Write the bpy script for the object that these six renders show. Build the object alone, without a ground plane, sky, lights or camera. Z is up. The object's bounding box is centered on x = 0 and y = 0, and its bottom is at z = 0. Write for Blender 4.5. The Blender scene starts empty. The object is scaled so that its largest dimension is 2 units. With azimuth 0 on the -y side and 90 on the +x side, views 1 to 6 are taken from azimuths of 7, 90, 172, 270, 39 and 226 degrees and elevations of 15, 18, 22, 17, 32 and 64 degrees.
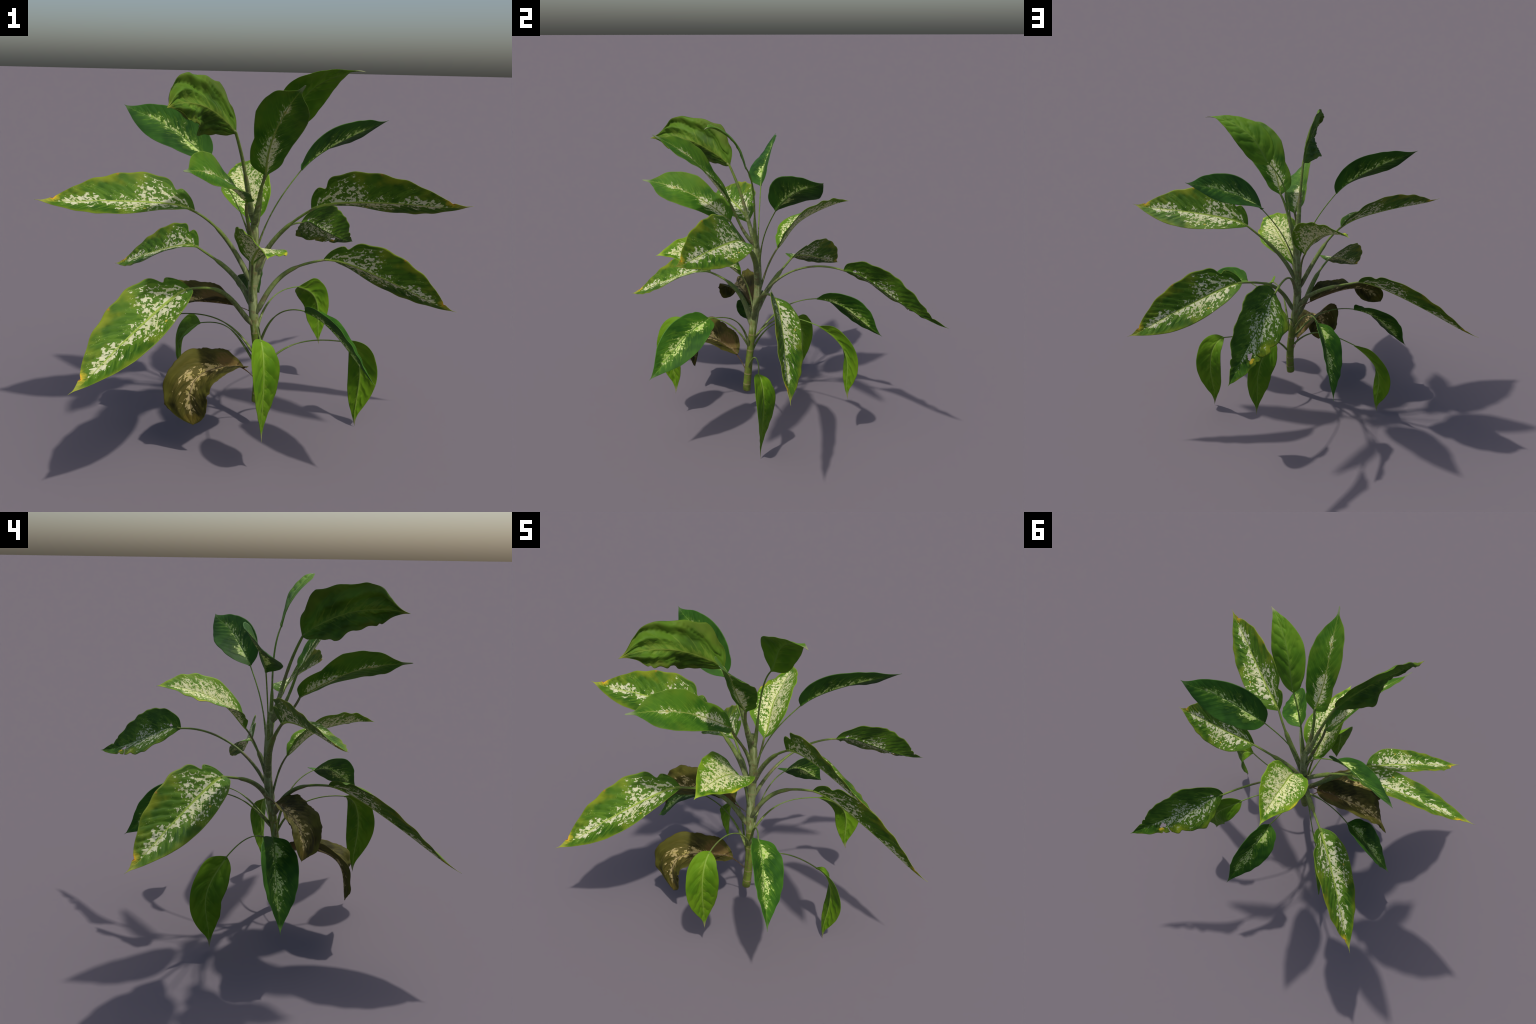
"""A variegated dumb-cane-like house plant: one jointed stem, twenty-three stalked leaves.

Every leaf kind is described by a midrib curve, a width outline for each half of the
blade, fold angles along the blade and a leaf stalk; every leaf is one kind put in its
place on the stem.  Colours are computed in node materials from how far a point lies
along the blade ("run"), and across it ("across", "breadth").
"""
import bpy
import math
import numpy as np
from mathutils import Matrix, Euler, Vector
from math import comb

rng = np.random.default_rng(7)

# ----------------------------------------------------------------------------- outlines
# half-width along the blade: (distance from base, share of the greatest half-width)
OUTLINES = {
    'A': [(0, .06), (.05, .42), (.1, .62), (.2, .88), (.35, 1), (.5, .96), (.65, .8), (.8, .53), (.9, .27), (.95, .12), (.985, .025), (1, .01)],
    'B': [(0, .06), (.05, .45), (.1, .65), (.2, .88), (.35, 1), (.5, 1), (.65, .85), (.8, .5), (.9, .25), (.95, .12), (.985, .025), (1, .01)],
    'C': [(0, .05), (.05, .42), (.12, .7), (.25, .95), (.38, 1), (.5, .94), (.65, .76), (.8, .48), (.9, .22), (.95, .1), (.985, .025), (1, .01)],
    'D': [(0, .05), (.05, .4), (.12, .7), (.25, .95), (.38, 1), (.5, .95), (.65, .76), (.8, .42), (.88, .2), (.94, .09), (.985, .03), (1, .012)],
    'E': [(0, .08), (.05, .4), (.12, .7), (.25, .95), (.38, 1), (.5, 1), (.65, .92), (.8, .75), (.9, .55), (.95, .36), (.985, .15), (1, .01)],
    'F': [(0, .06), (.05, .5), (.12, .8), (.25, 1), (.4, 1), (.55, .97), (.7, .85), (.8, .65), (.87, .3), (.94, .1), (.985, .03), (1, .01)],
    'G': [(0, .05), (.05, .45), (.1, .65), (.25, .92), (.4, 1), (.55, .97), (.7, .82), (.8, .6), (.88, .25), (.93, .08), (1, .03)],
    'H': [(0, .06), (.04, .4), (.1, .72), (.2, .93), (.32, 1), (.5, .92), (.65, .75), (.8, .48), (.9, .24), (.95, .1), (.985, .025), (1, .01)],
}
STATIONS = (0, .05, .15, .3, .5, .7, .85, 1)   # where the left / right width factors apply

STEM_AXIS = [(0.019, -0.135, 0.140), (0.044, -0.110, 0.446), (-0.036, -0.096, 0.626), (-0.036, -0.040, 0.707), (-0.008, -0.060, 0.834), (-0.021, -0.073, 1.104)]

# ----------------------------------------------------------------------------- leaf kinds
KINDS = {
    'broad_level': dict(
        spine=[(0.141, 0.031, 0.028), (0.27, 0.096, -0.063), (0.433, 0.101, -0.049), (0.53, 0.16, -0.143), (0.676, 0.188, -0.158)],
        stalk=[(-0.378, -0.05, -0.266), (-0.296, -0.051, -0.173), (-0.205, -0.062, -0.09), (-0.116, -0.02, -0.02)],
        roll=(0.262, 0.528, 0.466), fold_right=(0.49, 0.354, 0.206), fold_left=(0.518, 0.249, 0.179),
        half_width=0.1429, outline='A',
        right=(1.225, 1.09, 1.043, 1.142, 1.078, 1.071, 0.931, 0.556),
        left=(1.077, 0.984, 0.914, 0.866, 0.906, 0.953, 0.863, 0.691)),
    'white_centred': dict(
        spine=[(0.106, -0.045, 0.028), (0.176, -0.003, 0.114), (0.268, -0.052, 0.038), (0.392, -0.037, 0.061), (0.503, -0.016, 0.004)],
        stalk=[(-0.228, 0.099, -0.176), (-0.168, 0.083, -0.129), (-0.129, 0.046, -0.072), (-0.071, 0.011, -0.031)],
        roll=(-0.28, -0.023, 0.124), fold_right=(0.604, 0.292, 0.318), fold_left=(0.675, 0.273, 0.28),
        half_width=0.1295, outline='H',
        right=(0.888, 0.814, 0.908, 1.053, 1.14, 1.213, 1.134, 0.957),
        left=(0.901, 0.784, 0.78, 0.974, 1.028, 1.157, 0.913, 0.954)),
    'dark_striped': dict(
        spine=[(0.104, 0.032, 0.042), (0.185, 0.118, 0.052), (0.301, 0.113, 0.029), (0.328, 0.221, 0.064), (0.433, 0.271, 0.052)],
        stalk=[(-0.425, -0.039, -0.242), (-0.323, -0.051, -0.169), (-0.219, -0.07, -0.101), (-0.111, -0.035, -0.05)],
        roll=(-0.445, -0.065, -0.101), fold_right=(0.351, 0.319, -0.074), fold_left=(0.459, 0.246, -0.059),
        half_width=0.1213, outline='C',
        right=(1.042, 1.03, 0.927, 0.954, 0.937, 0.912, 0.997, 0.956),
        left=(1.039, 0.985, 0.927, 0.888, 1.019, 1.119, 1.137, 1.002)),
    'dark_drooping': dict(
        spine=[(0.078, -0.046, 0.047), (0.136, -0.123, 0.062), (0.233, -0.135, 0.045), (0.316, -0.189, 0.033), (0.403, -0.239, 0.034)],
        stalk=[(-0.025, 0.235, -0.389), (-0.071, 0.202, -0.269), (-0.12, 0.159, -0.16), (-0.066, 0.097, -0.062)],
        roll=(0.29, 0.228, 0.322), fold_right=(0.432, 0.3, 0.262), fold_left=(0.396, 0.31, 0.217),
        half_width=0.1128, outline='C',
        right=(1.059, 1.091, 0.854, 0.874, 0.962, 1.055, 0.93, 0.893),
        left=(1.077, 1.169, 0.984, 0.993, 1.028, 1.039, 0.875, 0.897)),
    'plain_hanging': dict(
        spine=[(0.036, 0.003, 0.093), (0.152, -0.011, 0.072), (0.265, -0.017, 0.063), (0.342, -0.04, -0.016), (0.461, -0.044, -0.023)],
        stalk=[(0.147, 0.038, -0.396), (0.031, 0.063, -0.34), (-0.05, 0.021, -0.252), (-0.051, 0.003, -0.124)],
        roll=(0.487, 0.715, 0.977), fold_right=(0.214, 0.25, 0.243), fold_left=(0.216, 0.196, 0.113),
        half_width=0.0899, outline='D',
        right=(1.026, 1.103, 1.089, 1.011, 1.005, 0.964, 0.952, 0.986),
        left=(1.015, 1.03, 0.885, 0.941, 0.928, 0.978, 1.015, 0.99)),
    'plain_bowed': dict(
        spine=[(0.084, -0.079, 0.022), (0.159, -0.159, 0.005), (0.255, -0.12, 0.026), (0.332, -0.044, 0.016), (0.44, -0.032, 0.023)],
        stalk=[(0, 0.448, -0.065), (-0.075, 0.341, -0.02), (-0.141, 0.228, -0.037), (-0.078, 0.114, -0.028)],
        roll=(-0.614, -0.493, -0.19), fold_right=(0.172, 0.262, 0), fold_left=(0.246, 0.337, -0.04),
        half_width=0.0923, outline='D',
        right=(1.022, 1.014, 1.067, 0.957, 0.974, 1.007, 1.105, 1.042),
        left=(0.985, 0.939, 0.88, 0.937, 0.859, 1.042, 1.035, 1.021)),
    'plain_upright': dict(
        spine=[(0.076, 0.073, 0.043), (0.155, 0.098, 0.117), (0.204, 0.172, 0.042), (0.268, 0.262, 0.08), (0.291, 0.356, 0.019)],
        stalk=[(-0.359, -0.207, -0.348), (-0.255, -0.157, -0.256), (-0.176, -0.146, -0.132), (-0.089, -0.109, -0.025)],
        roll=(0.129, 0.141, 0.191), fold_right=(0.122, -0.047, 0.396), fold_left=(0.114, -0.052, 0.371),
        half_width=0.0969, outline='D',
        right=(1.023, 1.067, 0.966, 0.994, 1.029, 0.96, 0.973, 0.987),
        left=(1.035, 1.075, 1.024, 0.961, 0.981, 0.932, 0.961, 0.99)),
    'tailed': dict(
        spine=[(0.118, -0.033, 0.011), (0.238, -0.049, 0.021), (0.351, -0.026, 0.057), (0.464, -0.023, 0.013), (0.579, 0.006, -0.005)],
        stalk=[(-0.259, 0.135, -0.208), (-0.209, 0.074, -0.153), (-0.148, 0.042, -0.088), (-0.058, 0.022, -0.069)],
        roll=(-0.237, -0.018, 0.139), fold_right=(0.229, 0.312, -0.09), fold_left=(0.29, 0.301, -0.131),
        half_width=0.1162, outline='G',
        right=(1.047, 1.124, 0.913, 0.712, 0.993, 0.98, 1.02, 1.019),
        left=(1.017, 1.096, 0.897, 0.915, 1.013, 1.03, 0.984, 0.987)),
    'crumpled': dict(
        spine=[(0.096, -0.06, 0.004), (0.201, -0.101, 0.006), (0.309, -0.122, -0.002), (0.411, -0.108, -0.019), (0.513, -0.073, -0.009)],
        stalk=[(-0.205, 0.427, -0.048), (-0.146, 0.323, -0.039), (-0.124, 0.207, -0.021), (-0.068, 0.1, -0.01)],
        roll=(0.471, 0.077, -0.615), fold_right=(-0.404, -0.221, 0.284), fold_left=(-0.517, -0.284, 0.465),
        half_width=0.1237, outline='F',
        right=(0.969, 0.921, 0.914, 1.228, 1.094, 1.101, 1.247, 1.047),
        left=(0.962, 0.769, 0.664, 0.981, 0.688, 0.76, 0.833, 0.978)),
    'damaged': dict(
        spine=[(0.112, 0.027, 0.042), (0.14, 0.159, -0.02), (0.294, 0.149, -0.018), (0.387, 0.261, -0.075), (0.525, 0.338, -0.055)],
        stalk=[(-0.417, -0.132, -0.406), (-0.372, -0.169, -0.244), (-0.277, -0.148, -0.105), (-0.145, -0.09, -0.015)],
        roll=(0.382, 0.496, 0.232), fold_right=(0.175, 0.348, 0.243), fold_left=(0.164, 0.236, 0.273),
        half_width=0.1307, outline='B',
        right=(1.076, 0.977, 1.094, 1.228, 1.072, 1.051, 0.923, 0.941),
        left=(0.957, 0.847, 0.883, 1.091, 0.889, 0.752, 0.902, 0.946)),
    'withered_low': dict(
        spine=[(0.072, -0.052, 0.115), (0.177, -0.097, 0.197), (0.26, -0.17, 0.224), (0.293, -0.121, 0.125), (0.377, -0.083, 0.026)],
        stalk=[(-0.183, 0.132, -0.292), (-0.122, 0.088, -0.195), (-0.061, 0.044, -0.097)],
        roll=(0.267, 0.133, 0.125), fold_right=(0.496, 0.445, 0.069), fold_left=(0.449, 0.458, 0.06),
        half_width=0.1288, outline='E',
        right=(0.94, 0.977, 0.973, 0.868, 0.988, 1.093, 1.226, 1.035),
        left=(0.996, 0.972, 0.892, 0.824, 0.944, 0.89, 1.035, 1.103)),
    'withered_high': dict(
        spine=[(0.074, -0.093, 0.039), (0.15, -0.188, 0.064), (0.226, -0.27, 0.08), (0.292, -0.335, 0.039), (0.308, -0.4, -0.047)],
        stalk=[(-0.249, 0.312, -0.129), (-0.166, 0.208, -0.086), (-0.083, 0.104, -0.043)],
        roll=(0.173, 0.117, -0.105), fold_right=(0.696, 0.459, -0.198), fold_left=(0.671, 0.418, -0.148),
        half_width=0.1313, outline='E',
        right=(0.97, 1.051, 1.074, 0.958, 0.918, 1.052, 0.924, 0.949),
        left=(0.982, 0.925, 0.921, 0.822, 0.909, 0.965, 1.291, 0.928)),
}
KINDS['broad_arching'] = dict(KINDS['broad_level'], stalk=[(-0.324, 0.005, -0.327), (-0.258, -0.049, -0.22), (-0.238, -0.048, -0.09), (-0.126, -0.028, -0.04)])
KINDS['broad_bowed'] = dict(KINDS['broad_level'], stalk=[(-0.372, -0.033, -0.291), (-0.328, -0.056, -0.176), (-0.231, -0.053, -0.093), (-0.114, -0.025, -0.052)])
KINDS['broad_raised'] = dict(KINDS['broad_level'], stalk=[(-0.393, -0.044, -0.24), (-0.313, -0.045, -0.146), (-0.235, -0.026, -0.057), (-0.121, -0.004, -0.023)])
KINDS['plain_dangling'] = dict(KINDS['plain_hanging'], stalk=[(0.107, 0.065, -0.437), (-0.001, 0.075, -0.36), (-0.058, 0.066, -0.247), (-0.028, 0.052, -0.12)])
KINDS['tailed_upright'] = dict(KINDS['tailed'], stalk=[(-0.296, 0.037, -0.07), (-0.218, 0.028, -0.077), (-0.142, 0.015, -0.06), (-0.075, -0.006, -0.024)])
KINDS['white_centred_low'] = dict(KINDS['white_centred'], stalk=[(-0.149, 0.116, -0.18), (-0.114, 0.079, -0.137), (-0.09, 0.049, -0.083), (-0.052, 0.025, -0.034)])
PLACES = [
    ('broad_arching', (0.323, 0.026, 0.862), (-24.4, 2.5, -3.4), 0.994),
    ('broad_raised', (0.262, -0.141, 1.15), (-12.6, -23.9, -34.2), 1.001),
    ('broad_level', (-0.304, -0.124, 1.109), (0.1, -18.5, -177.2), 1.006),
    ('broad_arching', (-0.269, -0.363, 0.797), (-2.6, 9.6, -138.1), 1.001),
    ('broad_bowed', (-0.347, 0.146, 0.86), (-7.0, 3.7, 133.9), 0.998),
    ('white_centred', (-0.048, 0.054, 1.024), (-24.2, -27.0, 111.7), 1.005),
    ('white_centred_low', (-0.011, -0.163, 0.873), (-27.4, -17.1, -73.5), 0.995),
    ('dark_striped', (0.193, 0.038, 1.307), (-21.6, -38.9, -8.8), 1.004),
    ('dark_striped', (-0.251, -0.044, 1.346), (-28.5, -44.7, 132.3), 0.996),
    ('dark_drooping', (-0.073, 0.29, 0.695), (-12.5, 49.1, 125.5), 0.995),
    ('dark_drooping', (-0.384, -0.088, 0.569), (14.6, 45.4, -131.7), 1.008),
    ('dark_drooping', (0.259, -0.33, 0.712), (-6.9, 38.4, -8.7), 0.997),
    ('plain_hanging', (0.074, -0.484, 0.623), (26.1, 76.3, -47.7), 0.994),
    ('plain_dangling', (0.442, -0.058, 0.468), (14.7, 76.7, 33.1), 1.006),
    ('plain_bowed', (0.186, 0.287, 0.631), (-98.6, 66.8, 44.7), 0.984),
    ('plain_bowed', (-0.333, 0.135, 0.439), (-87.3, 75.1, 139.5), 1.016),
    ('plain_upright', (0.124, -0.119, 1.519), (12.3, -37.4, -92.0), 1.000),
    ('tailed', (-0.035, -0.218, 1.186), (-41.5, -21.5, -108.5), 0.997),
    ('tailed_upright', (0.049, -0.211, 1.31), (-27.4, -44.6, -64.1), 1.003),
    ('crumpled', (-0.091, -0.219, 1.496), (-81.3, -6.3, -109.7), 1.000),
    ('damaged', (0.178, 0.415, 0.961), (-28.6, 0.4, 32.6), 1.000),
    ('withered_low', (-0.04, -0.189, 0.348), (-8.4, 33.9, -111.0), 1.000),
    ('withered_high', (-0.109, -0.104, 0.643), (-0.6, 10.7, -113.0), 1.000),
]

# relief of each kind: vein spacing and height, section bulge, ripple of the margin, crumpling
RELIEF = {
    'broad': dict(vein=.052, quilt=.0045, bulge=0.0, ripple=.0025, crumple=0),
    'white_centred':    dict(vein=.040, quilt=.0020, bulge=0.0, ripple=.004, crumple=0),
    'dark_striped':     dict(vein=.045, quilt=.0016, bulge=0.0, ripple=.001, crumple=0),
    'dark_drooping':    dict(vein=.045, quilt=.0016, bulge=0.0, ripple=.002, crumple=0),
    'plain_hanging':    dict(vein=.072, quilt=.0048, bulge=0.0, ripple=.001, crumple=0),
    'plain_bowed':      dict(vein=.072, quilt=.0048, bulge=0.0, ripple=.001, crumple=0),
    'plain_upright':    dict(vein=.072, quilt=.0048, bulge=0.0, ripple=.001, crumple=0),
    'tailed':           dict(vein=.045, quilt=.0016, bulge=0.0, ripple=.002, crumple=0),
    'crumpled':         dict(vein=.060, quilt=.0050, bulge=0.0, ripple=.004, crumple=.010),
    'damaged':          dict(vein=.050, quilt=.0026, bulge=0.0, ripple=.005, crumple=0),
    'withered_low':     dict(vein=.055, quilt=.0030, bulge=0.0, ripple=.005, crumple=.005),
    'withered_high':    dict(vein=.055, quilt=.0030, bulge=0.0, ripple=.005, crumple=.005),
}
# stalk radius at: stem, middle of the sheath, end of the sheath, above it, blade; and where the sheath ends
STALKS = {
    'broad': ((.020, .0165, .0140, .0072, .0066), .66),
    'white_centred':    ((.012, .0090, .0070, .0060, .0055), .50),
    'dark_striped':     ((.011, .0070, .0050, .0036, .0034), .35),
    'dark_drooping':    ((.011, .0080, .0060, .0036, .0034), .45),
    'plain_hanging':    ((.010, .0075, .0055, .0032, .0040), .45),
    'plain_bowed':      ((.009, .0070, .0050, .0030, .0036), .45),
    'plain_upright':    ((.016, .0120, .0085, .0050, .0042), .35),
    'tailed':           ((.020, .0150, .0105, .0085, .0070), .50),
    'crumpled':         ((.021, .0150, .0115, .0090, .0075), .50),
    'damaged':          ((.015, .0110, .0085, .0062, .0060), .45),
    'withered_low':     ((.004, .0030, .0025, .0025, .0045), .50),
    'withered_high':    ((.004, .0030, .0025, .0025, .0045), .50),
}


# ----------------------------------------------------------------------------- curves
def bezier(points, n):
    """Points of a Bezier curve, evenly spaced along its length."""
    pts = np.array(points, float)
    k = len(pts) - 1
    u = np.linspace(0, 1, 6 * n)
    c = sum(comb(k, i) * (u ** i * (1 - u) ** (k - i))[:, None] * pts[i] for i in range(k + 1))
    return even(c, n)


def even(c, n):
    run = np.r_[0, np.cumsum(np.linalg.norm(np.diff(c, axis=0), axis=1))]
    s = np.linspace(0, run[-1], n)
    return np.stack([np.interp(s, run, c[:, j]) for j in range(3)], 1)


def monotone(pairs, x):
    """Smooth interpolation without overshoot through (x, y) pairs."""
    X, Y = np.array(pairs, float).T
    h = np.diff(X)
    d = np.diff(Y) / h
    m = np.zeros(len(X))
    m[0], m[-1] = d[0], d[-1]
    for i in range(1, len(X) - 1):
        if d[i - 1] * d[i] > 0:
            a, b = 2 * h[i] + h[i - 1], h[i] + 2 * h[i - 1]
            m[i] = (a + b) / (a / d[i - 1] + b / d[i])
    i = np.clip(np.searchsorted(X, x) - 1, 0, len(h) - 1)
    s = (x - X[i]) / h[i]
    return ((1 + 2 * s) * (1 - s) ** 2 * Y[i] + s * (1 - s) ** 2 * h[i] * m[i]
            + s * s * (3 - 2 * s) * Y[i + 1] + s * s * (s - 1) * h[i] * m[i + 1])


def along(values, t):
    """Quadratic through the values at base, middle and tip."""
    a, b, c = values
    return a * 2 * (t - .5) * (t - 1) + b * 4 * t * (1 - t) + c * 2 * t * (t - .5)


def unit(v):
    return v / np.maximum(np.linalg.norm(v, axis=-1, keepdims=True), 1e-9)


def waves(x, y, seed, n=7, low=1., high=4.):
    """Smooth pseudo-random field, about -1..1."""
    r = np.random.default_rng(seed)
    out = 0
    for _ in range(n):
        f = r.uniform(low, high, 2) * r.choice([-1, 1], 2)
        out = out + np.sin(2 * np.pi * (f[0] * x + f[1] * y) + r.uniform(0, 6.28)) / math.sqrt(n) * 1.2
    return out


def new_mesh(name, verts, faces, smooth=True):
    me = bpy.data.meshes.new(name)
    me.from_pydata([tuple(v) for v in verts], [], faces)
    me.update()
    me.polygons.foreach_set('use_smooth', [smooth] * len(me.polygons))
    return me


# ----------------------------------------------------------------------------- blades
ROWS, COLS = 134, 20
TIP = {'broad': .013, 'plain_hanging': .009, 'plain_bowed': .009, 'dark_drooping': .009, 'damaged': .008}


def bump(t, centre, width):
    return np.exp(-((t - centre) / width) ** 2)


def margin_bites(kind, t):
    """Notches and waves of the two margins, as factors on the half-widths."""
    right, left = np.ones_like(t), np.ones_like(t)
    if kind == 'broad':
        right *= 1 - .25 * bump(t, .135, .021) + .06 * bump(t, .08, .035) + .06 * bump(t, .20, .035) - .30 * bump(t, .905, .010)
        right *= 1 + .020 * np.sin(t * 38 + 1) * (t > .3) * (t < .9)
    if kind == 'damaged':
        right *= 1 - .22 * bump(t, .86, .012) - .15 * bump(t, .80, .01) + .02 * np.sin(t * 55)
        left *= 1 - .16 * bump(t, .70, .012) - .10 * bump(t, .52, .02) + .03 * np.sin(t * 47)
    if kind == 'crumpled':
        right *= 1 + .03 * np.sin(t * 30) - .12 * bump(t, .82, .03)
        left *= 1 + .07 * np.sin(t * 34 + 2) - .15 * bump(t, .74, .02)
    if kind.startswith('withered'):
        right *= 1 + .03 * np.sin(t * 23 + 2 * np.sin(t * 17)) + .012 * np.sin(t * 90 + 3 * np.sin(t * 31))
        left *= 1 + .03 * np.sin(t * 21 + 1 + 2 * np.sin(t * 19)) + .012 * np.sin(t * 84 + 3 * np.sin(t * 27))
    if kind == 'white_centred':
        right *= 1 + .02 * np.sin(t * 34)
        left *= 1 + .02 * np.sin(t * 30 + 2)
    return right, left


def blade(kind, look):
    k, rel = KINDS[kind], RELIEF[look]
    body = ROWS - 4                                           # the last rows are the needle tip
    P = bezier([(0, 0, 0)] + k['spine'], body)
    length = np.linalg.norm(np.diff(P, axis=0), axis=1).sum()
    needle = unit(P[-1] - P[-6]) * TIP.get(look, .005)
    P = np.concatenate([P, P[-1] + needle * np.linspace(.25, 1, 4)[:, None]])
    T = unit(np.gradient(P, axis=0))
    t = np.concatenate([np.linspace(0, 1, body), np.ones(4)])
    side = np.array([0, -1., 0])
    S = unit(side - (T @ side)[:, None] * T)
    N = np.cross(S, T)
    roll = along(k['roll'], t)[:, None]
    S, N = np.cos(roll) * S + np.sin(roll) * N, np.cos(roll) * N - np.sin(roll) * S
    half = k['half_width'] * monotone(OUTLINES[k['outline']], t)
    half[-4:] = half[-5] * np.array([.8, .6, .4, .15])
    bite = margin_bites(look, t)
    u = np.linspace(0, 1, COLS + 1) ** 1.15
    halves = []
    for sign, fold, widths, b in ((-1, k['fold_left'], k['left'], bite[1]), (1, k['fold_right'], k['right'], bite[0])):
        w = half * np.interp(t, STATIONS, widths) * b
        a = along(fold, t)[:, None, None]
        W, U, TT = w[:, None, None], u[None, :, None], t[:, None, None]
        pts = P[:, None] + W * U * (sign * np.cos(a) * S[:, None] + np.sin(a) * N[:, None])
        lift = rel['bulge'] * W * U * (1 - U)
        d = W * U
        q = TT * length - d * (.55 + 1. * TT) - d * d * 1.5              # veins leave the midrib towards the tip
        phase = q / rel['vein'] + (.35 if sign > 0 else 0) + .10 * waves(TT, U * sign, 3, high=3)
        quilt = np.abs(np.sin(np.pi * phase)) ** .8 - .6
        fade = np.clip(U * 6, 0, 1) * np.clip((1 - U) * 3, 0, 1) * np.clip(TT * 8, 0, 1) * np.clip((1 - TT) * 5, 0, 1)
        lift = lift + rel['quilt'] * quilt * fade
        lift = lift + rel['ripple'] * U ** 3 * np.sin(TT * 31 + sign * 1.3 + 2 * np.sin(TT * 9)) * np.clip((1 - TT) * 5, 0, 1) * np.clip(TT * 8, 0, 1)
        if rel['crumple']:
            lift = lift + rel['crumple'] * waves(TT * 1.1 - U * .35, U * sign * .7, 11, high=2.0) * np.clip(U * 2.5, 0, 1) * np.clip(TT * 6, 0, 1) * np.clip((1 - TT) * 5, 0, 1)
            ridge = np.abs(waves(TT * 1.0 - U * .5, U * sign * .5, 23, high=2.0))
            lift = lift - rel['crumple'] * .7 * np.exp(-(ridge / .22) ** 2) * np.clip(U * 3, 0, 1) * np.clip((1 - TT) * 5, 0, 1)
        pts = pts + lift * N[:, None]
        halves.append((pts, sign * w[:, None] * u[None], sign * np.broadcast_to(u, (ROWS, COLS + 1))))
    (pl, bl, al), (pr, br, ar) = halves
    grid = np.concatenate([pl[:, :0:-1], pr], 1)
    breadth = np.concatenate([bl[:, :0:-1], br], 1)
    across = np.concatenate([al[:, :0:-1], ar], 1)
    cols = grid.shape[1]
    nor = unit(np.cross(np.gradient(grid, axis=1), np.gradient(grid, axis=0)))
    nor = np.where((nor * N[:, None]).sum(-1, keepdims=True) < 0, -nor, nor)
    rib = .0052 * (1 - t[:, None]) ** .7 * np.exp(-(breadth / (.0035 + .004 * (1 - t[:, None]))) ** 2)
    groove = .0012 * (1 - t[:, None]) * np.exp(-(breadth / .004) ** 2)
    skin = .0006
    top = grid + nor * (skin - groove)[..., None]
    under = grid - nor * (skin + rib)[..., None]
    run = np.broadcast_to(t[:, None], (ROWS, cols))
    keep = np.ones((ROWS - 1, cols - 1), bool)
    if kind == 'damaged':                                   # eaten holes
        tm = (run[:-1, :-1] + run[1:, 1:]) / 2
        am = (across[:-1, :-1] + across[1:, 1:]) / 2
        for ct, ca, rt, ra in ((.675, -.36, .030, .16), (.70, -.50, .018, .12), (.10, .12, .016, .07)):
            keep &= ((tm - ct) / rt) ** 2 + ((am - ca) / ra) ** 2 > 1 + .35 * np.sin(tm * 160 + am * 20)
        keep &= ~((np.abs(tm - .655 - .02 * am) < .005) & (am < -.62))
    n = ROWS * cols
    idx = lambda i, j: i * cols + j
    faces, edge = [], {}
    for i in range(ROWS - 1):
        for j in range(cols - 1):
            if keep[i, j]:
                q = (idx(i, j), idx(i, j + 1), idx(i + 1, j + 1), idx(i + 1, j))
                faces.append(q)
                faces.append(tuple(n + v for v in reversed(q)))
                for a, b in zip(q, q[1:] + q[:1]):
                    if edge.pop((b, a), None) is None:
                        edge[(a, b)] = 1
    faces += [(b, a, n + a, n + b) for a, b in edge]          # rim all round, and round the holes
    me = new_mesh('leaf_' + look, np.concatenate([top.reshape(-1, 3), under.reshape(-1, 3)]), faces)
    for name, data in (('run', run), ('across', across), ('breadth', breadth)):
        at = me.attributes.new(name, 'FLOAT', 'POINT')
        at.data.foreach_set('value', np.tile(np.ascontiguousarray(data).reshape(-1), 2).astype(np.float32))
    return me


# ----------------------------------------------------------------------------- stalks and stem
def tube(name, line, wide, thin, up, sides=16, cap=True):
    """Loft of ellipses along a line; 'up' is the direction of the thin axis."""
    n = len(line)
    T = unit(np.gradient(line, axis=0))
    up = np.broadcast_to(np.array(up, float), line.shape)
    B = unit(np.cross(T, up))
    U = np.cross(B, T)
    ang = np.linspace(0, 2 * np.pi, sides, endpoint=False)
    ring = line[:, None] + wide[:, None, None] * np.cos(ang)[None, :, None] * B[:, None] + thin[:, None, None] * np.sin(ang)[None, :, None] * U[:, None]
    verts = ring.reshape(-1, 3)
    faces = [(i * sides + j, i * sides + (j + 1) % sides, (i + 1) * sides + (j + 1) % sides, (i + 1) * sides + j)
             for i in range(n - 1) for j in range(sides)]
    if cap:
        faces += [tuple(reversed(range(sides))), tuple((n - 1) * sides + j for j in range(sides))]
    me = new_mesh(name, verts, faces)
    run = np.repeat(np.linspace(0, 1, n), sides)
    at = me.attributes.new('run', 'FLOAT', 'POINT')
    at.data.foreach_set('value', run.astype(np.float32))
    return me


AXIS = bezier(STEM_AXIS, 240)


def axis_at(z):
    return np.array([np.interp(z, AXIS[:, 2], AXIS[:, j]) for j in range(3)])


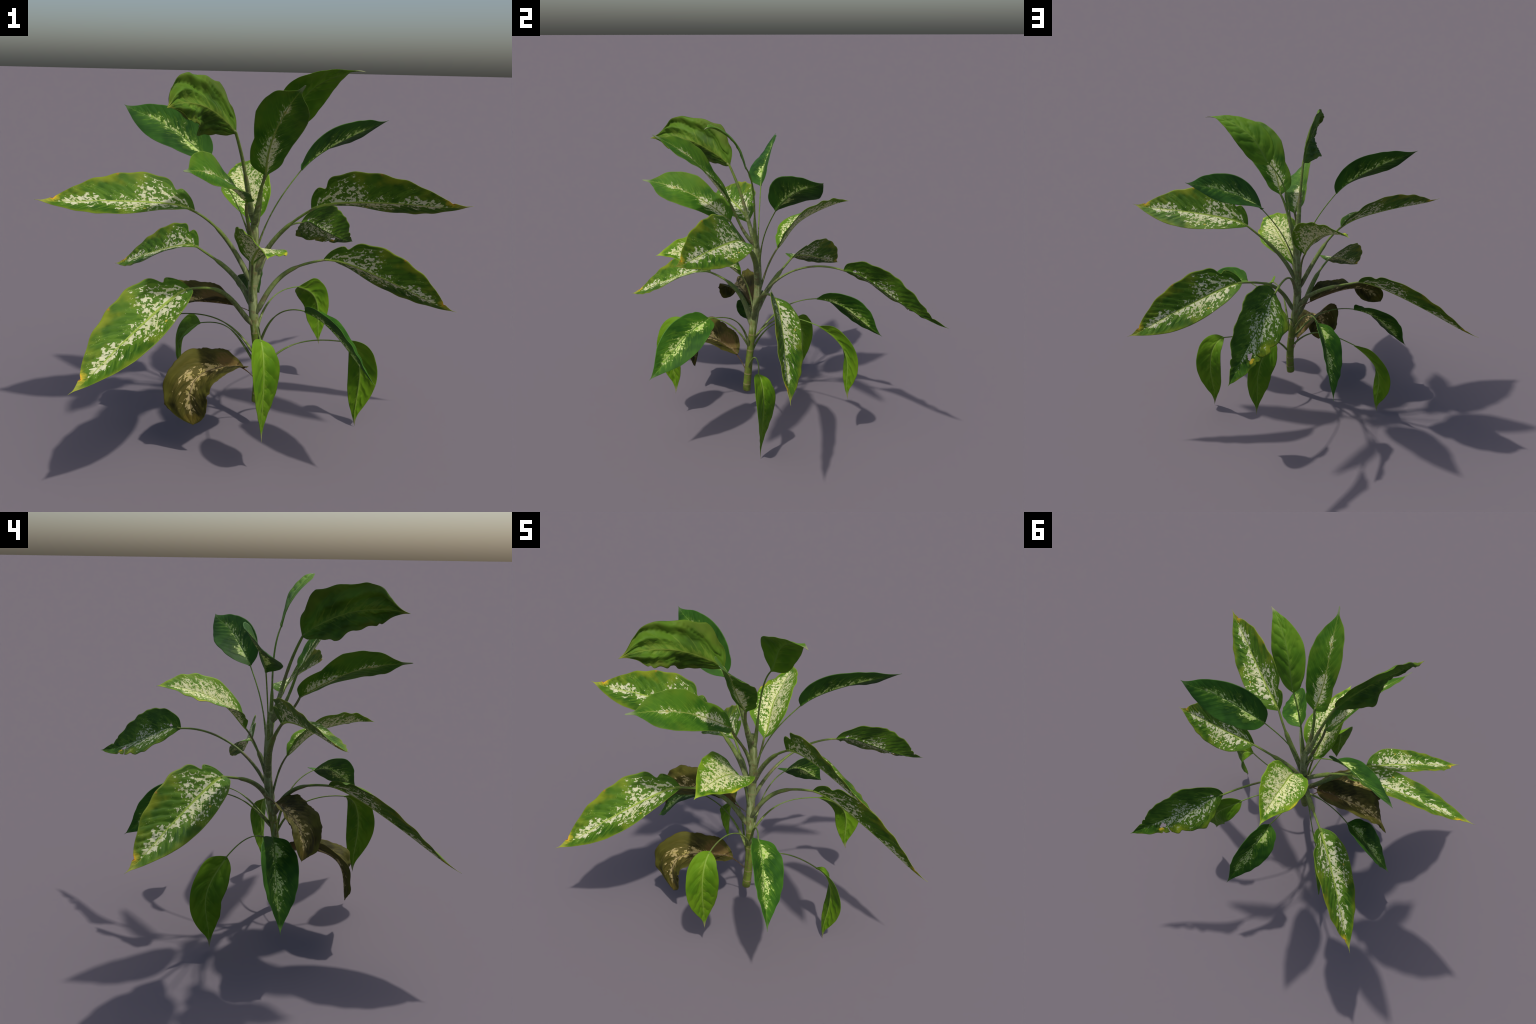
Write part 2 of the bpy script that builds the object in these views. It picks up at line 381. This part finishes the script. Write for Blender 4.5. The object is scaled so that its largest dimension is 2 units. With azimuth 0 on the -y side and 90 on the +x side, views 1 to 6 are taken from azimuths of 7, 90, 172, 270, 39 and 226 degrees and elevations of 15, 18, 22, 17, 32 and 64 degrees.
def stalk(kind, look, place):
    """Leaf stalk in the leaf's own frame: from the stem's axis to the base of the blade."""
    k = KINDS[kind]
    radii, sheath = STALKS[look]
    home = place.inverted()
    if look in DRY_NODES:                                     # a dried thread, hooked to the stem
        root = np.array(home @ Vector(axis_at(DRY_NODES[look])))
        tip = bezier([(0, 0, 0)] + k['spine'], 40)[2]
        line = bezier([root, root * .7 + tip * .1, root * .3 - tip * .6, tip], 50)
    else:
        line = bezier(k['stalk'] + [(0, 0, 0)], 60)
        start = place @ Vector(line[0])
        near = AXIS[((AXIS - np.array(start)) ** 2).sum(1).argmin()]
        shift = np.array(home @ Vector(near)) - line[0]
        line = line + shift * ((1 - np.linspace(0, 1, 60)) ** 3)[:, None]
        line = np.concatenate([line, bezier([(0, 0, 0)] + k['spine'], 60)[1:3]])
    t = np.linspace(0, 1, len(line))
    r = np.interp(t, (0, sheath * .5, sheath, min(sheath + .04, .9), 1), radii)
    r = np.convolve(np.pad(r, 1, 'edge'), np.ones(3) / 3, 'valid')
    r = r * np.interp(t, (0, .12), (.5, 1))                     # the foot merges into the stem
    flat = np.interp(t, (0, sheath, sheath + .1, 1), (.75, .72, .95, .8))
    up = np.array(home.to_3x3() @ Vector((0, 0, 1)))
    return tube('leaf_stalk', line, r, r * flat, up)


DRY_NODES = {'withered_low': .245, 'withered_high': .60}


def stem_mesh():
    z = np.linspace(0, 1, len(AXIS))
    r = np.interp(z, (0, .02, .12, .3, .45, .6, .75, .9, 1), (.0240, .0250, .0235, .0215, .0235, .0235, .0225, .022, .012))
    for node in NODES:                                        # swollen, ringed joints
        r = r * (1 + .045 * np.exp(-((z - node) / .006) ** 2) - .015 * np.exp(-((z - node - .012) / .006) ** 2))
    return tube('stem', AXIS, r, r * .96, (0, 1, .05), 28)


NODES = (.045, .115, .27, .37, .617)


# ----------------------------------------------------------------------------- materials
class Graph:
    def __init__(self, name):
        self.mat = bpy.data.materials.new(name)
        self.mat.use_nodes = True
        self.t = self.mat.node_tree
        self.t.nodes.clear()

    def put(self, socket, v):
        if isinstance(v, bpy.types.NodeSocket):
            self.t.links.new(v, socket)
        elif isinstance(v, (tuple, list)) and len(v) == 3 and socket.type == 'RGBA':
            socket.default_value = (*v, 1)
        else:
            socket.default_value = v

    def node(self, kind, out=0, props=None, **ins):
        n = self.t.nodes.new(kind)
        for a, b in (props or {}).items():
            setattr(n, a, b)
        for a, b in ins.items():
            self.put(n.inputs[int(a[1:])] if a[0] == 'i' and a[1:].isdigit() else n.inputs[a.replace('_', ' ')], b)
        return n.outputs[out]

    def math(self, op, a, b=0., c=0., clamp=False):
        return self.node('ShaderNodeMath', 0, dict(operation=op, use_clamp=clamp), i0=a, i1=b, i2=c)

    def add(self, a, b): return self.math('ADD', a, b)
    def sub(self, a, b): return self.math('SUBTRACT', a, b)
    def mul(self, a, b): return self.math('MULTIPLY', a, b)

    def ramp(self, v, lo, hi, a=0., b=1., smooth=True):
        return self.node('ShaderNodeMapRange', 0, dict(interpolation_type='SMOOTHSTEP' if smooth else 'LINEAR'), i0=v, i1=lo, i2=hi, i3=a, i4=b)

    def curve(self, v, pts):
        n = self.t.nodes.new('ShaderNodeFloatCurve')
        c = n.mapping.curves[0]
        c.points[0].location, c.points[1].location = pts[0], pts[-1]
        for p in pts[1:-1]:
            c.points.new(*p)
        n.mapping.update()
        self.put(n.inputs['Value'], v)
        return n.outputs[0]

    def mix(self, f, a, b):
        n = self.t.nodes.new('ShaderNodeMix')
        n.data_type = 'RGBA'
        self.put(n.inputs[0], f)
        self.put(n.inputs[6], a)
        self.put(n.inputs[7], b)
        return n.outputs[2]

    def vec(self, x, y, z):
        return self.node('ShaderNodeCombineXYZ', 0, None, i0=x, i1=y, i2=z)

    def noise(self, vec, scale, detail=2., rough=.5, dist=0.):
        n = self.node('ShaderNodeTexNoise', 0, None, Vector=vec, Scale=scale, Detail=detail, Roughness=rough, Distortion=dist)
        return self.ramp(n, .28, .72, smooth=False)           # spread to about 0..1

    def attr(self, name):
        n = self.t.nodes.new('ShaderNodeAttribute')
        n.attribute_name = name
        return n.outputs['Fac']

    def finish(self, colour, rough, height=None, strength=.3, dist=.002, translucent=0., spec=.12):
        b = self.t.nodes.new('ShaderNodeBsdfPrincipled')
        self.put(b.inputs['Base Color'], colour)
        self.put(b.inputs['Roughness'], rough)
        b.inputs['Specular IOR Level'].default_value = spec
        if height is not None:
            self.put(b.inputs['Normal'], self.node('ShaderNodeBump', 0, None, Strength=strength, Distance=dist, Height=height))
        out = self.t.nodes.new('ShaderNodeOutputMaterial')
        sh = b.outputs[0]
        if translucent:
            tr = self.node('ShaderNodeBsdfTranslucent', 0, None, Color=colour)
            m = self.t.nodes.new('ShaderNodeMixShader')
            m.inputs[0].default_value = translucent
            self.t.links.new(sh, m.inputs[1])
            self.t.links.new(tr, m.inputs[2])
            sh = m.outputs[0]
        self.t.links.new(sh, out.inputs[0])
        return self.mat


def leaf_material(kind, length, deep, mid, pale, white, rib, reach_right, reach_left, breakup=.5, streak=2.2,
                  grain=1., islands=.5, margin=None, yellow=None, burns=(), tip=None, soft=.05, vein=.05, vein_tint=.25,
                  rough=.6, speckle=0., rib_width=.0055, mottle=.4, halo_tint=.35, white_green=None):
    """Green blade with a feathered pale figure along the midrib, paler veins and yellowing."""
    g = Graph(kind + '_leaf_surface')
    run, across, breadth = g.attr('run'), g.attr('across'), g.attr('breadth')
    side = g.math('SIGN', across)
    a, d = g.math('ABSOLUTE', across), g.math('ABSOLUTE', breadth)
    right = g.math('GREATER_THAN', across, 0.)
    q = g.sub(g.mul(run, length), g.mul(d, g.add(run, .55)))
    q = g.sub(q, g.mul(g.mul(d, d), 1.5))
    seed = g.mul(side, 3.7)
    flow = g.vec(g.mul(q, streak), d, seed)                   # stretched along the side veins
    even_v = g.vec(g.mul(run, length), breadth, seed)
    n1 = g.noise(flow, 22 * grain, 2., .55, .3)
    n2 = g.noise(flow, 58 * grain, 2., .6, .3)
    n3 = g.noise(even_v, 60 * grain, 1.5, .5, .9)
    n4 = g.noise(even_v, 9, 2., .5)
    reach = g.node('ShaderNodeMix', 0, None, i0=right, i2=g.curve(run, reach_left), i3=g.curve(run, reach_right))
    # white where the reach, feathered by noise, is further out than the point
    edge = g.sub(g.add(reach, g.mul(g.sub(n1, .5), breakup)), a)
    edge = g.add(edge, g.mul(g.sub(n2, .5), breakup * .6))
    figure = g.ramp(edge, -.02, soft)
    # green islands, more of them towards the rim of the figure
    spread = g.math('DIVIDE', a, g.math('MAXIMUM', reach, .05))
    hole = g.add(g.mul(n3, .55), g.mul(n2, .45))
    hole = g.add(hole, g.mul(g.math('MINIMUM', spread, 1.2), .22))
    holes = g.ramp(hole, 1.09 - islands, 1.14 - islands)
    figure = g.mul(figure, g.sub(1., holes))
    figure = g.mul(figure, g.ramp(reach, .01, .05))
    if speckle:
        dots = g.node('ShaderNodeTexVoronoi', 0, None, Vector=even_v, Scale=120.)
        dots = g.mul(g.ramp(dots, .10, .2, 1., 0.), g.mul(g.ramp(edge, -.5, -.05), g.ramp(n1, .5, .75)))
        figure = g.math('MAXIMUM', figure, g.mul(dots, speckle))
    # green ground
    green = g.mix(g.ramp(g.add(n4, g.mul(g.sub(n2, .5), mottle)), .1, .9), deep, mid)
    halo = g.mul(g.ramp(edge, -.22, .02), g.sub(1., figure))
    green = g.mix(g.mul(halo, halo_tint), green, pale)
    if yellow:
        (y_right, y_left), y_col = yellow
        spread = g.node('ShaderNodeMix', 0, None, i0=right, i2=g.curve(run, y_left), i3=g.curve(run, y_right))
        y = g.mul(spread, g.ramp(g.add(a, g.mul(g.sub(g.noise(even_v, 13, 2., .5), .5), .8)), .45, 1.15))
        green = g.mix(y, green, y_col)
    line = g.math('PINGPONG', g.math('DIVIDE', q, vein), .5)
    veins = g.mul(g.ramp(line, 0., .07, 1., 0.), g.ramp(a, .95, .3))
    green = g.mix(g.mul(veins, vein_tint), green, pale)
    shade = g.mix(g.ramp(g.add(g.mul(n1, .5), g.mul(n3, .5)), .35, .7), white, white_green or tuple(c * m for c, m in zip(white, (.84, .88, .58))))
    col = g.mix(figure, green, shade)
    for (bt, ba, rt, ra, c, hard) in burns:
        e = g.add(g.math('POWER', g.math('DIVIDE', g.sub(run, bt), rt), 2.), g.math('POWER', g.math('DIVIDE', g.sub(across, ba), ra), 2.))
        e = g.add(e, g.mul(g.sub(n2, .5), 1.2))
        col = g.mix(g.ramp(e, hard, 1.2, 1., 0.), col, c)
    ribw = g.ramp(run, 0., .9, rib_width, .0012, smooth=False)
    ribm = g.ramp(g.math('DIVIDE', d, ribw), .55, 1.05, 1., 0.)
    col = g.mix(g.mul(ribm, g.ramp(run, .75, .98, 1., .2)), col, rib)
    if margin:
        col = g.mix(g.mul(g.ramp(a, .955, .985), .7), col, margin)
    if tip:
        col = g.mix(g.ramp(run, .90, .97), col, tip)
    height = g.add(g.mul(g.ramp(line, 0., .12, 0., 1.), .6), g.mul(g.noise(flow, 160, 3.), .5))
    return g.finish(col, rough, height, .25, .0015, .06)


WHITE = (.58, .58, .37)
CREAM = (.66, .66, .36)
RIB = (.28, .38, .06)
LEAVES = {
    'broad': dict(deep=(.025, .082, .004), mid=(.060, .142, .008), pale=(.14, .26, .02), white=WHITE, rib=RIB,
        reach_right=[(0, 0), (.03, .15), (.08, .66), (.16, .74), (.28, .76), (.36, .70), (.42, .30), (.54, .13), (.60, .22), (.68, .44), (.78, .52), (.85, .34), (.91, 0), (1, 0)],
        reach_left=[(0, 0), (.03, .1), (.08, .55), (.16, .76), (.30, .88), (.46, .76), (.54, .46), (.60, .38), (.68, .46), (.78, .52), (.85, .36), (.90, 0), (1, 0)],
        breakup=.66, streak=1.5, grain=.78, islands=.52, speckle=.8, rib_width=.0105, margin=(.20, .27, .03),
        yellow=(([(0, 0), (.28, .1), (.40, .9), (.6, .9), (.8, .75), (.95, .6), (1, .6)], [(0, 0), (.3, .15), (.5, .4), (.8, .5), (1, .6)]), (.21, .25, .012)),
        burns=((.905, .95, .055, 1.1, (.36, .34, .02), .0), (.905, .98, .026, .55, (.62, .36, .02), .0), (.912, 1., .012, .24, (.25, .07, .01), .0), (.505, 1.02, .012, .10, (.40, .13, .02), .2), (.33, -.66, .012, .05, (.5, .40, .06), .0)), tip=(.27, .30, .04)),
    'white_centred': dict(deep=(.032, .112, .004), mid=(.082, .200, .009), pale=(.16, .30, .02), white=CREAM, rib=(.25, .36, .05),
        reach_right=[(0, 0), (.04, .25), (.10, .62), (.3, .80), (.55, .82), (.75, .72), (.86, .35), (.92, 0), (1, 0)],
        reach_left=[(0, 0), (.04, .25), (.10, .62), (.3, .78), (.55, .78), (.75, .66), (.86, .3), (.92, 0), (1, 0)],
        breakup=.50, streak=2.8, islands=.47, margin=(.22, .34, .03), rib_width=.0075, grain=1.15,
        yellow=(([(0, 0), (.4, .3), (.8, .7), (1, .9)], [(0, 0), (.4, .4), (.8, .8), (1, .9)]), (.24, .36, .015)),
        burns=((.60, -1.0, .10, .12, (.55, .46, .03), .0),), tip=(.30, .42, .04)),
    'dark_striped': dict(deep=(.012, .050, .005), mid=(.030, .100, .009), pale=(.15, .28, .02), white=(.50, .58, .22), white_green=(.24, .40, .05), rib=(.10, .19, .035),
        reach_right=[(0, 0), (.05, .04), (.12, .14), (.22, .30), (.34, .34), (.46, .28), (.56, .32), (.66, .28), (.76, .18), (.83, 0), (1, 0)],
        reach_left=[(0, 0), (.06, .05), (.14, .26), (.25, .36), (.34, .24), (.42, .06), (.52, .13), (.62, .10), (.72, .14), (.80, 0), (1, 0)],
        breakup=.62, streak=2.0, islands=.47, margin=(.08, .17, .03), vein_tint=.16, soft=.10, mottle=.12, halo_tint=.22, grain=.85, tip=(.06, .12, .03)),
    'dark_drooping': dict(deep=(.015, .064, .005), mid=(.040, .125, .008), pale=(.16, .31, .02), white=(.52, .60, .22), white_green=(.26, .44, .05), rib=(.11, .22, .03),
        reach_right=[(0, 0), (.05, .08), (.12, .28), (.22, .40), (.32, .26), (.42, .28), (.55, .38), (.68, .38), (.78, .28), (.86, 0), (1, 0)],
        reach_left=[(0, 0), (.06, .10), (.14, .46), (.23, .42), (.29, .12), (.42, .20), (.55, .36), (.68, .36), (.78, .26), (.86, 0), (1, 0)],
        breakup=.60, streak=2.0, islands=.46, margin=(.09, .22, .03), vein_tint=.18, soft=.10, mottle=.12, halo_tint=.25, grain=.85, tip=(.08, .16, .03)),
    'tailed': dict(deep=(.028, .098, .005), mid=(.066, .165, .010), pale=(.15, .27, .02), white=WHITE, rib=(.21, .27, .05),
        reach_right=[(0, 0), (.05, .2), (.12, .46), (.24, .46), (.34, .28), (.42, .05), (.54, .03), (.62, .13), (.70, .12), (.78, .02), (1, 0)],
        reach_left=[(0, 0), (.05, .2), (.12, .42), (.24, .46), (.34, .34), (.42, .06), (.54, .03), (.64, .14), (.71, .15), (.78, .02), (1, 0)],
        breakup=.50, streak=3.6, islands=.40, margin=(.14, .22, .03),
        yellow=(([(0, 0), (.3, .25), (.7, .2), (1, .3)], [(0, 0), (.4, .1), (1, .3)]), (.20, .26, .015)),
        burns=((.66, .0, .02, .05, (.40, .28, .05), .0),), tip=(.20, .25, .12)),
    'damaged': dict(deep=(.020, .066, .004), mid=(.046, .120, .007), pale=(.15, .27, .02), white=(.50, .53, .33), rib=(.06, .14, .015),
        reach_right=[(0, 0), (.06, .3), (.14, .42), (.20, .26), (.26, .05), (.34, .40), (.46, .62), (.54, .30), (.62, .05), (.70, .04), (1, 0)],
        reach_left=[(0, 0), (.06, .2), (.14, .66), (.28, .86), (.45, .82), (.60, .74), (.70, .42), (.78, .2), (.85, .3), (.90, 0), (1, 0)],
        breakup=.85, streak=1.8, islands=.58, margin=(.15, .22, .02),
        yellow=(([(0, 0), (1, .1)], [(0, .1), (.4, .4), (.7, .7), (.85, .5), (1, .2)]), (.26, .30, .012)),
        burns=((.71, -.66, .03, .16, (.45, .33, .02), .2),)),
}
GREEN_ONLY = {
    'plain_hanging': dict(deep=(.068, .168, .005), mid=(.118, .240, .008), pale=(.22, .33, .03), rib=(.22, .34, .05), tip=(.24, .25, .10)),
    'plain_bowed':   dict(deep=(.066, .163, .005), mid=(.112, .232, .008), pale=(.20, .32, .03), rib=(.21, .33, .05), tip=(.24, .25, .10)),
    'plain_upright': dict(deep=(.058, .148, .006), mid=(.104, .222, .011), pale=(.19, .31, .03), rib=(.13, .24, .03), tip=(.26, .27, .14)),
    'crumpled':      dict(deep=(.034, .078, .006), mid=(.082, .172, .012), pale=(.19, .26, .03), rib=(.16, .23, .03), tip=(.20, .24, .03)),
}
NONE = [(0, 0), (.5, 0), (1, 0)]
for name, c in GREEN_ONLY.items():
    LEAVES[name] = dict(white=WHITE, reach_right=NONE, reach_left=NONE, vein=.072, vein_tint=.22, rough=.58, mottle=.1, rib_width=.005,
        yellow=(([(0, .1), (.5, .15), (1, .3)], [(0, .1), (.5, .15), (1, .3)]), (.20, .27, .012)), **c)
LEAVES['crumpled']['yellow'] = (([(0, .5), (.4, .4), (1, .5)], [(0, .6), (.4, .6), (1, .5)]), (.12, .15, .015))
for name in ('withered_low', 'withered_high'):
    LEAVES[name] = dict(deep=(.030, .028, .006), mid=(.078, .072, .011), pale=(.15, .12, .03), white=(.47, .37, .16), rib=(.14, .10, .05),
        reach_right=[(0, 0), (.04, .12), (.12, .22), (.25, .22), (.40, .34), (.58, .42), (.72, .40), (.86, .30), (.95, .1), (1, 0)],
        reach_left=[(0, 0), (.04, .1), (.12, .16), (.25, .20), (.40, .30), (.58, .34), (.72, .34), (.86, .24), (.95, .1), (1, 0)],
        breakup=.66, streak=1.5, grain=.75, islands=.50, margin=(.10, .08, .02), vein_tint=.3, rough=.65,
        yellow=(([(0, 0), (.4, .25), (.7, .6), (1, .6)], [(0, 0), (.4, .25), (.7, .6), (1, .6)]), (.12, .12, .015)),
        burns=((.18, .3, .16, .5, (.13, .085, .025), .0), (.95, 0, .06, .8, (.13, .10, .015), .1)))


def stalk_material(name, low, high, brown):
    g = Graph(name)
    run = g.attr('run')
    co = g.node('ShaderNodeTexCoord', 3)
    n = g.noise(co, 30, 3., .6)
    fine = g.noise(g.node('ShaderNodeMapping', 0, None, Vector=co, Scale=(220., 220., 40.)), 1., 2.)
    col = g.mix(g.ramp(run, .05, .75), low, high)
    col = g.mix(g.mul(g.ramp(n, .45, .7), .6), col, tuple(c * .62 for c in low))
    col = g.mix(g.mul(g.ramp(g.noise(co, 17, 2.), .62, .75), .55), col, brown)
    lines = g.noise(g.node('ShaderNodeMapping', 0, None, Vector=co, Scale=(60., 60., 9.)), 1., 2., .5)
    col = g.mix(g.mul(g.ramp(lines, .58, .85), g.ramp(run, .75, .2, 0., .55)), col, (.32, .36, .16))
    col = g.mix(g.mul(g.ramp(fine, .5, .7), .12), col, (.30, .36, .16))
    return g.finish(col, .5, fine, .2, .001)


def stem_material():
    g = Graph('stem_skin')
    run = g.attr('run')
    co = g.node('ShaderNodeTexCoord', 3)
    n = g.noise(co, 22, 3., .6)
    blot = g.noise(co, 60, 3., .6)
    col = g.mix(g.ramp(run, .36, .5), (.155, .215, .030), (.21, .25, .10))
    col = g.mix(g.mul(g.ramp(n, .42, .68), .5), col, (.090, .125, .022))
    col = g.mix(g.mul(g.ramp(blot, .60, .72), .6), col, (.17, .12, .055))
    streaks = g.noise(g.node('ShaderNodeMapping', 0, None, Vector=co, Scale=(70., 70., 7.)), 1., 2., .5)
    col = g.mix(g.mul(g.ramp(streaks, .55, .8), g.ramp(run, .3, .45, 0., .75)), col, (.33, .37, .17))
    for node in NODES:
        e = g.math('ABSOLUTE', g.sub(run, node + .004))
        col = g.mix(g.mul(g.ramp(e, .0015, .0045, 1., 0.), .75), col, (.24, .20, .09))
    col = g.mix(g.ramp(run, .0, .008, .8, 0.), col, (.22, .17, .10))
    return g.finish(col, .5, g.add(blot, g.mul(n, .5)), .25, .002)


# ----------------------------------------------------------------------------- assembly
def place_object(name, mesh, parent, matrix=None, material=None):
    ob = bpy.data.objects.new(name, mesh)
    bpy.context.scene.collection.objects.link(ob)
    ob.parent = parent
    if matrix is not None:
        ob.matrix_local = matrix
    if material and mesh and not mesh.materials:
        mesh.materials.append(material)
    return ob


plant = bpy.data.objects.new('variegated_house_plant', None)
bpy.context.scene.collection.objects.link(plant)
plant['label'] = 'tall leafy house plant with white-splashed green leaves on one stem'
plant['category'] = 'house plant'

place_object('stem', stem_mesh(), plant, None, stem_material())

# kinds that differ only in how their stalk is bent share one blade and one surface
LOOKS = {'broad_level': 'broad', 'broad_raised': 'broad', 'broad_arching': 'broad', 'broad_bowed': 'broad',
         'plain_dangling': 'plain_hanging', 'tailed_upright': 'tailed', 'white_centred_low': 'white_centred'}
blades, coats = {}, {}
green_stalk = stalk_material('green_stalk_skin', (.150, .180, .070), (.140, .200, .035), (.16, .12, .06))
slim_stalk = stalk_material('slim_stalk_skin', (.150, .200, .050), (.130, .220, .030), (.12, .15, .04))
dry_stalk = stalk_material('dry_stalk_skin', (.090, .045, .020), (.160, .085, .030), (.06, .03, .015))
for kind, where, turn, size in PLACES:
    look = LOOKS.get(kind, kind)
    if look not in blades:
        blades[look] = blade(kind, look)
        line = bezier([(0, 0, 0)] + KINDS[kind]['spine'], 60)
        coats[look] = leaf_material(look, float(np.linalg.norm(np.diff(line, axis=0), axis=1).sum()), **LEAVES[look])
    m = Matrix.LocRotScale(Vector(where), Euler([math.radians(v) for v in turn]), Vector((size, size, size)))
    leaf = place_object('leaf', blades[look], plant, m, coats[look])
    skin = dry_stalk if look in DRY_NODES else slim_stalk if look.startswith(('plain', 'dark')) else green_stalk
    place_object('leaf_stalk', stalk(kind, look, m), leaf, None, skin)
